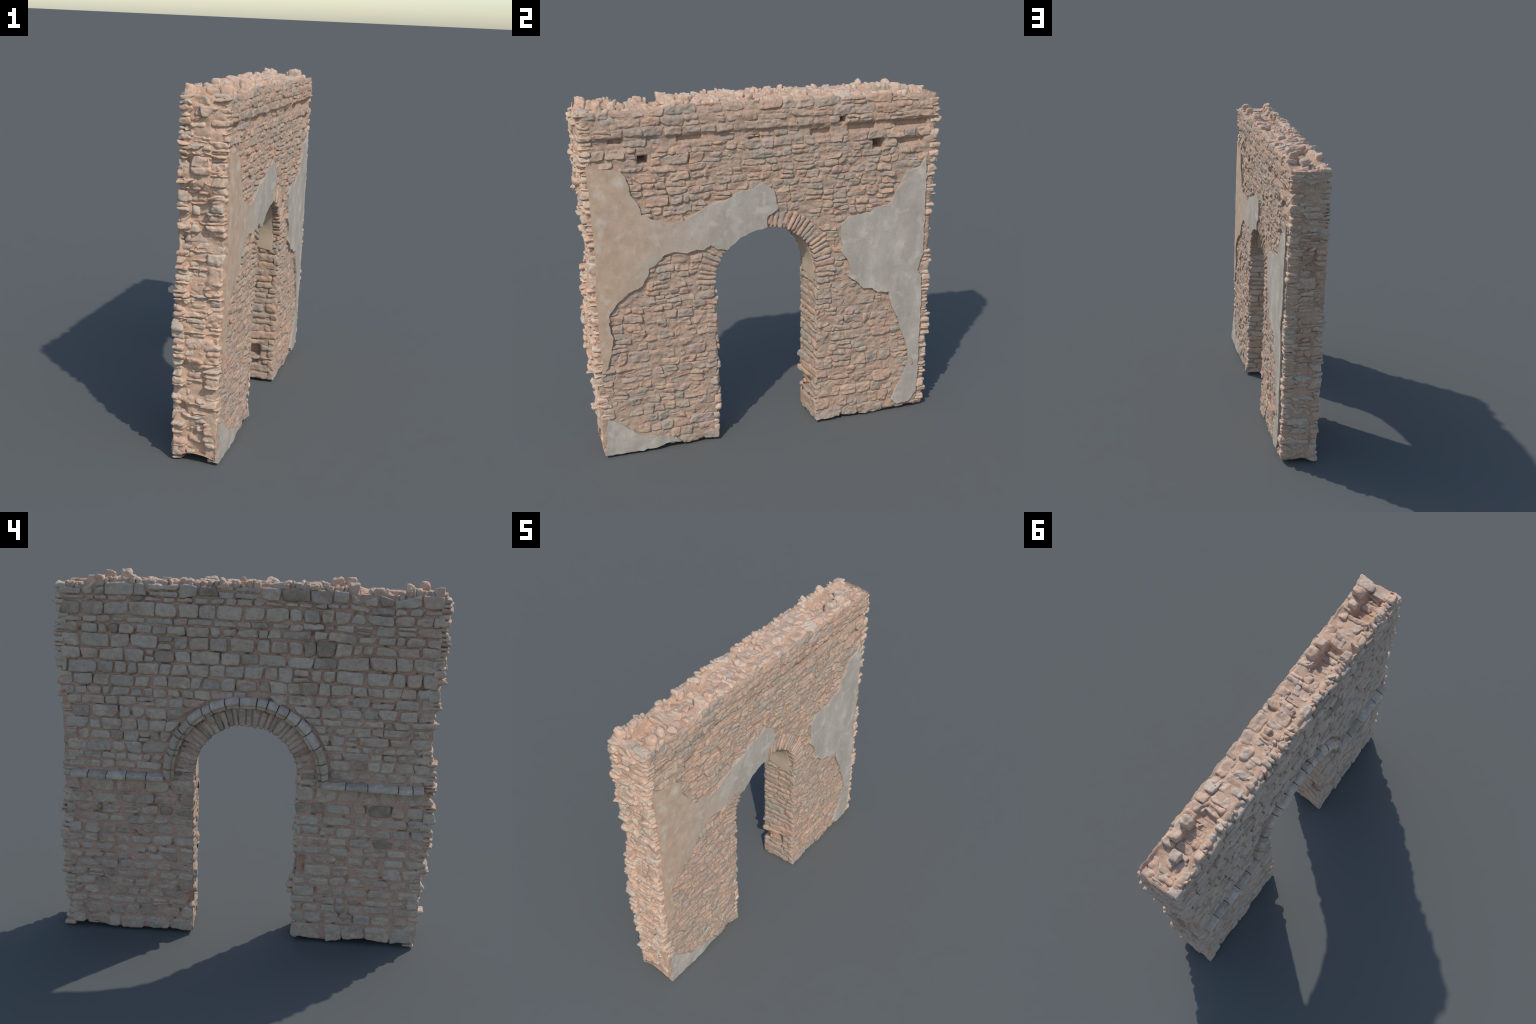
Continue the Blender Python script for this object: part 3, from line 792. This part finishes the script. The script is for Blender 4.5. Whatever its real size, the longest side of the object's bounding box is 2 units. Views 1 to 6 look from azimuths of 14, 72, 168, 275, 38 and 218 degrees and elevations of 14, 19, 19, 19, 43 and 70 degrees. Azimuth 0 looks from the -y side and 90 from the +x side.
# ------------------------------------------------------------------ stones to objects
order = sorted((s for s in STONES if s.kind == "wall_stone"), key=lambda s: -s.size)
singles = order[:300]; rest = order[300:]
def stone_object(s, name):
    return child(name, make_mesh(name, s.v, s.f, [MAT[s.pal]]))
for s in singles: stone_object(s, "wall_stone")
for s in STONES:
    if s.kind != "wall_stone": stone_object(s, s.kind)
keys = sorted(PAL); Vs = []; Fs = []; Mi = []; n = 0
for s in rest:
    Vs.append(s.v); Fs.append(s.f + n); Mi.append(np.full(len(s.f), keys.index(s.pal))); n += len(s.v)
child("rubble_stones", make_mesh("rubble_stones", np.vstack(Vs), np.vstack(Fs), [MAT[k] for k in keys], np.concatenate(Mi)), "stuff")

# ------------------------------------------------------------------ plaster patches
def plaster(poly, name, mat, mapper, thick=.0105, under=.022, step=.009, grid=.016, rough=.0035, relief=.0016, closed_jit=True):
    P = np.array(poly, float); pts = []
    n = len(P)
    for i in range(n):
        a, b = P[i], P[(i + 1) % n]; L = np.linalg.norm(b - a); k = max(1, int(round(L / step)))
        for j in range(k): pts.append(a + (b - a) * j / k)
    pts = np.array(pts)
    q = np.stack([pts[:, 0], pts[:, 1], np.zeros(len(pts))], 1)
    pts = pts + rough * np.stack([fbm(q * 45 + 3, 3), fbm(q * 45 + 91, 3)], 1)
    lo, hi = pts.min(0), pts.max(0); g = grid; ins = []
    for i, z in enumerate(np.arange(lo[1], hi[1], g * .87)):
        for y in np.arange(lo[0] + (i % 2) * g / 2, hi[0], g): ins.append((y, z))
    Q = np.array(ins); Q = Q[inside(pts, Q[:, 0], Q[:, 1])]
    dmin = np.array([np.min((pts[:, 0] - a) ** 2 + (pts[:, 1] - b) ** 2) for a, b in Q]) ** .5
    Q = Q[dmin > .006]
    nb = len(pts); V2 = np.vstack([pts, Q])
    res = delaunay_2d_cdt([Vector(v) for v in V2], [(i, (i + 1) % nb) for i in range(nb)], [list(range(nb))], 1, 1e-7)
    vv = np.array([tuple(v) for v in res[0]]); ff = [tuple(f) for f in res[2]]; nv = len(vv)
    from collections import Counter
    cnt = Counter(); 
    for f in ff:
        for i in range(len(f)): cnt[(f[i], f[(i + 1) % len(f)])] += 1
    border = [e for e in cnt if (e[1], e[0]) not in cnt]
    q = np.stack([vv[:, 0], vv[:, 1], np.full(nv, 4.)], 1)
    h = thick + relief * (fbm(q * 7, 2) + .5 * fbm(q * 28, 2)) - .0012 * np.maximum(0, vnoise(q * 40) - .55) * 4
    V = [mapper(vv[:, 0], vv[:, 1], h)]
    bv = sorted({i for e in border for i in e}); m1 = {v: nv + k for k, v in enumerate(bv)}; m2 = {v: nv + len(bv) + k for k, v in enumerate(bv)}
    bb = vv[bv]; jit = .0025 * fbm(np.stack([bb[:, 0], bb[:, 1], np.full(len(bb), 9.)], 1) * 60, 2)
    V.append(mapper(bb[:, 0] + jit, bb[:, 1] + jit, h[bv] - .006))
    V.append(mapper(bb[:, 0], bb[:, 1], np.full(len(bb), -under)))
    F = list(ff)
    for a, b in border:
        F.append((b, a, m1[a], m1[b])); F.append((m1[b], m1[a], m2[a], m2[b]))
    me = make_mesh(name, np.vstack(V), F, [mat])
    o = child(name, me)
    try:
        me.shade_smooth(); me.set_sharp_from_angle(angle=math.radians(38))
    except Exception as ex: print("sharp", ex)
    return o
plaster(PLASTER_A, "plaster_patch", PL_WARM, M_plaster)
plaster(PLASTER_B, "plaster_patch", PL_GREY, M_plaster)
plaster(PLASTER_C, "plaster_patch", PL_GREY, M_plaster, relief=.004, thick=.007)
# cream plaster on the arch soffit: (s = arc length from springing, t = x)
def M_soffit(s, t, h):
    a = s / .278
    r = arch_r(t) - .001 - h
    up = np.clip(a, 0, math.pi)
    y = arch_c(t) + r * np.cos(up); z = ZC + r * np.sin(up)
    z = z + np.where(a < 0, a * .278, 0) + np.where(a > math.pi, (math.pi - a) * .278, 0)
    return np.stack([t + 0 * s, y, z], 1)
LS = math.pi * .278
SOFF = [(-.075, .085), (-.060, .040), (-.050, -.010), (-.035, -.060), (.10, -.068), (.30, -.062), (.5, -.066), (.7, -.064), (LS - .08, -.066), (LS - .02, -.05), (LS - .05, -.01), (LS - .06, .04), (LS - .08, .085),
        (.72, .095), (.60, .088), (.45, .098), (.33, .086), (.22, .093), (.10, .082), (.02, .090), (-.04, .094)]
plaster(SOFF[::-1], "soffit_plaster", PL_CREAM, lambda s, t, h: M_soffit(s, t, h), thick=.004, under=.03, step=.012, grid=.02, relief=.001)

# ------------------------------------------------------------------ hood moulding and string course
def loft(rings, name, mat, parent=None, closed_ends=True):
    k = len(rings[0]); V = np.vstack(rings); F = []
    for i in range(len(rings) - 1):
        for j in range(k):
            a, b = i * k + j, i * k + (j + 1) % k
            F.append((a, b, b + k, a + k))
    F.append(tuple(range(k))[::-1]); F.append(tuple((len(rings) - 1) * k + j for j in range(k)))
    me = make_mesh(name, V, F, [mat]); me.shade_smooth()
    try: me.set_sharp_from_angle(angle=math.radians(50))
    except Exception: pass
    return child(name, me, parent=parent)

def dense(profile, step=.0045):
    P = np.array(profile, float); out = []
    for i in range(len(P)):
        a, b = P[i], P[(i + 1) % len(P)]; k = max(1, int(round(np.linalg.norm(b - a) / step)))
        out += [a + (b - a) * j / k for j in range(k)]
    return np.array(out)

# profile (across, projection): a roll on the outer side, quirk, and a smaller inner fillet
HOOD = dense([(.372, -.012), (.371, .016), (.374, .024), (.381, .027), (.387, .024), (.390, .036), (.396, .043), (.402, .044), (.420, .028), (.427, .020), (.429, -.012)], .004)
def moulded_block(prof, t0, t1, place, seed, name, mat, seg=.007, scale_len=1.):
    L = (t1 - t0) * scale_len; n = max(5, int(round(L / seg)))
    c = prof.mean(0); rings = []
    jr = R.normal(0, .0022); jp = R.normal(0, .0026)
    for i in range(n + 1):
        u = i / n; t = t0 + (t1 - t0) * u
        e = min(u, 1 - u) * L
        sh = 1 - .16 * max(0, 1 - e / .006) ** 2
        q = c + (prof - c) * sh
        d = fbm(np.stack([prof[:, 0] * 40, prof[:, 1] * 40, np.full(len(prof), t * scale_len * 40 + seed * 5.)], 1), 2) * .0026
        q = q + (prof - c) / np.linalg.norm(prof - c, axis=1, keepdims=True) * d[:, None] + np.array([jr, jp])
        rings.append(place(q[:, 0], q[:, 1], t))
    return loft(rings, name, mat)
def hood_place(a, p, t):
    return np.stack([-.105 - p, CB + a * math.cos(t), ZC - .004 + a * math.sin(t)], 1)
joints = [-.075]
while joints[-1] < math.pi + .05:
    joints.append(joints[-1] + float(np.clip(R.normal(.185, .055), .08, .30)))
joints[-1] = math.pi + .075
for k, (a, b) in enumerate(zip(joints[:-1], joints[1:])):
    moulded_block(HOOD, a + .006, b - .006, hood_place, k, "hood_moulding_block", MAT["mould" if .7 < (a + b) / 2 < 2.6 else "mould_worn"], scale_len=.39)
# string course: sloped top, square nose, slight undercut
STRING = dense([(.881, -.012), (.884, .018), (.887, .038), (.892, .047), (.907, .050), (.914, .044), (.922, .020), (.926, -.012)], .0045)
def string_place(a, p, t): return np.stack([-.105 - p, np.full_like(a, t), a + (.002 if t < 0 else 0)], 1)
for js in ([.416, .509, .615, .718, .818, .908], [-.921, -.865, -.792, -.637, -.525, -.398]):
    for k, (a, b) in enumerate(zip(js[:-1], js[1:])):
        moulded_block(STRING, a + .002, b - .002, string_place, 50 + k + a, "string_course_block", MAT["mould"])
n_tri = sum(len(o.data.polygons) * 2 for o in COL.objects if o.type == "MESH")
print("stones", len(STONES), "approx tris", n_tri)
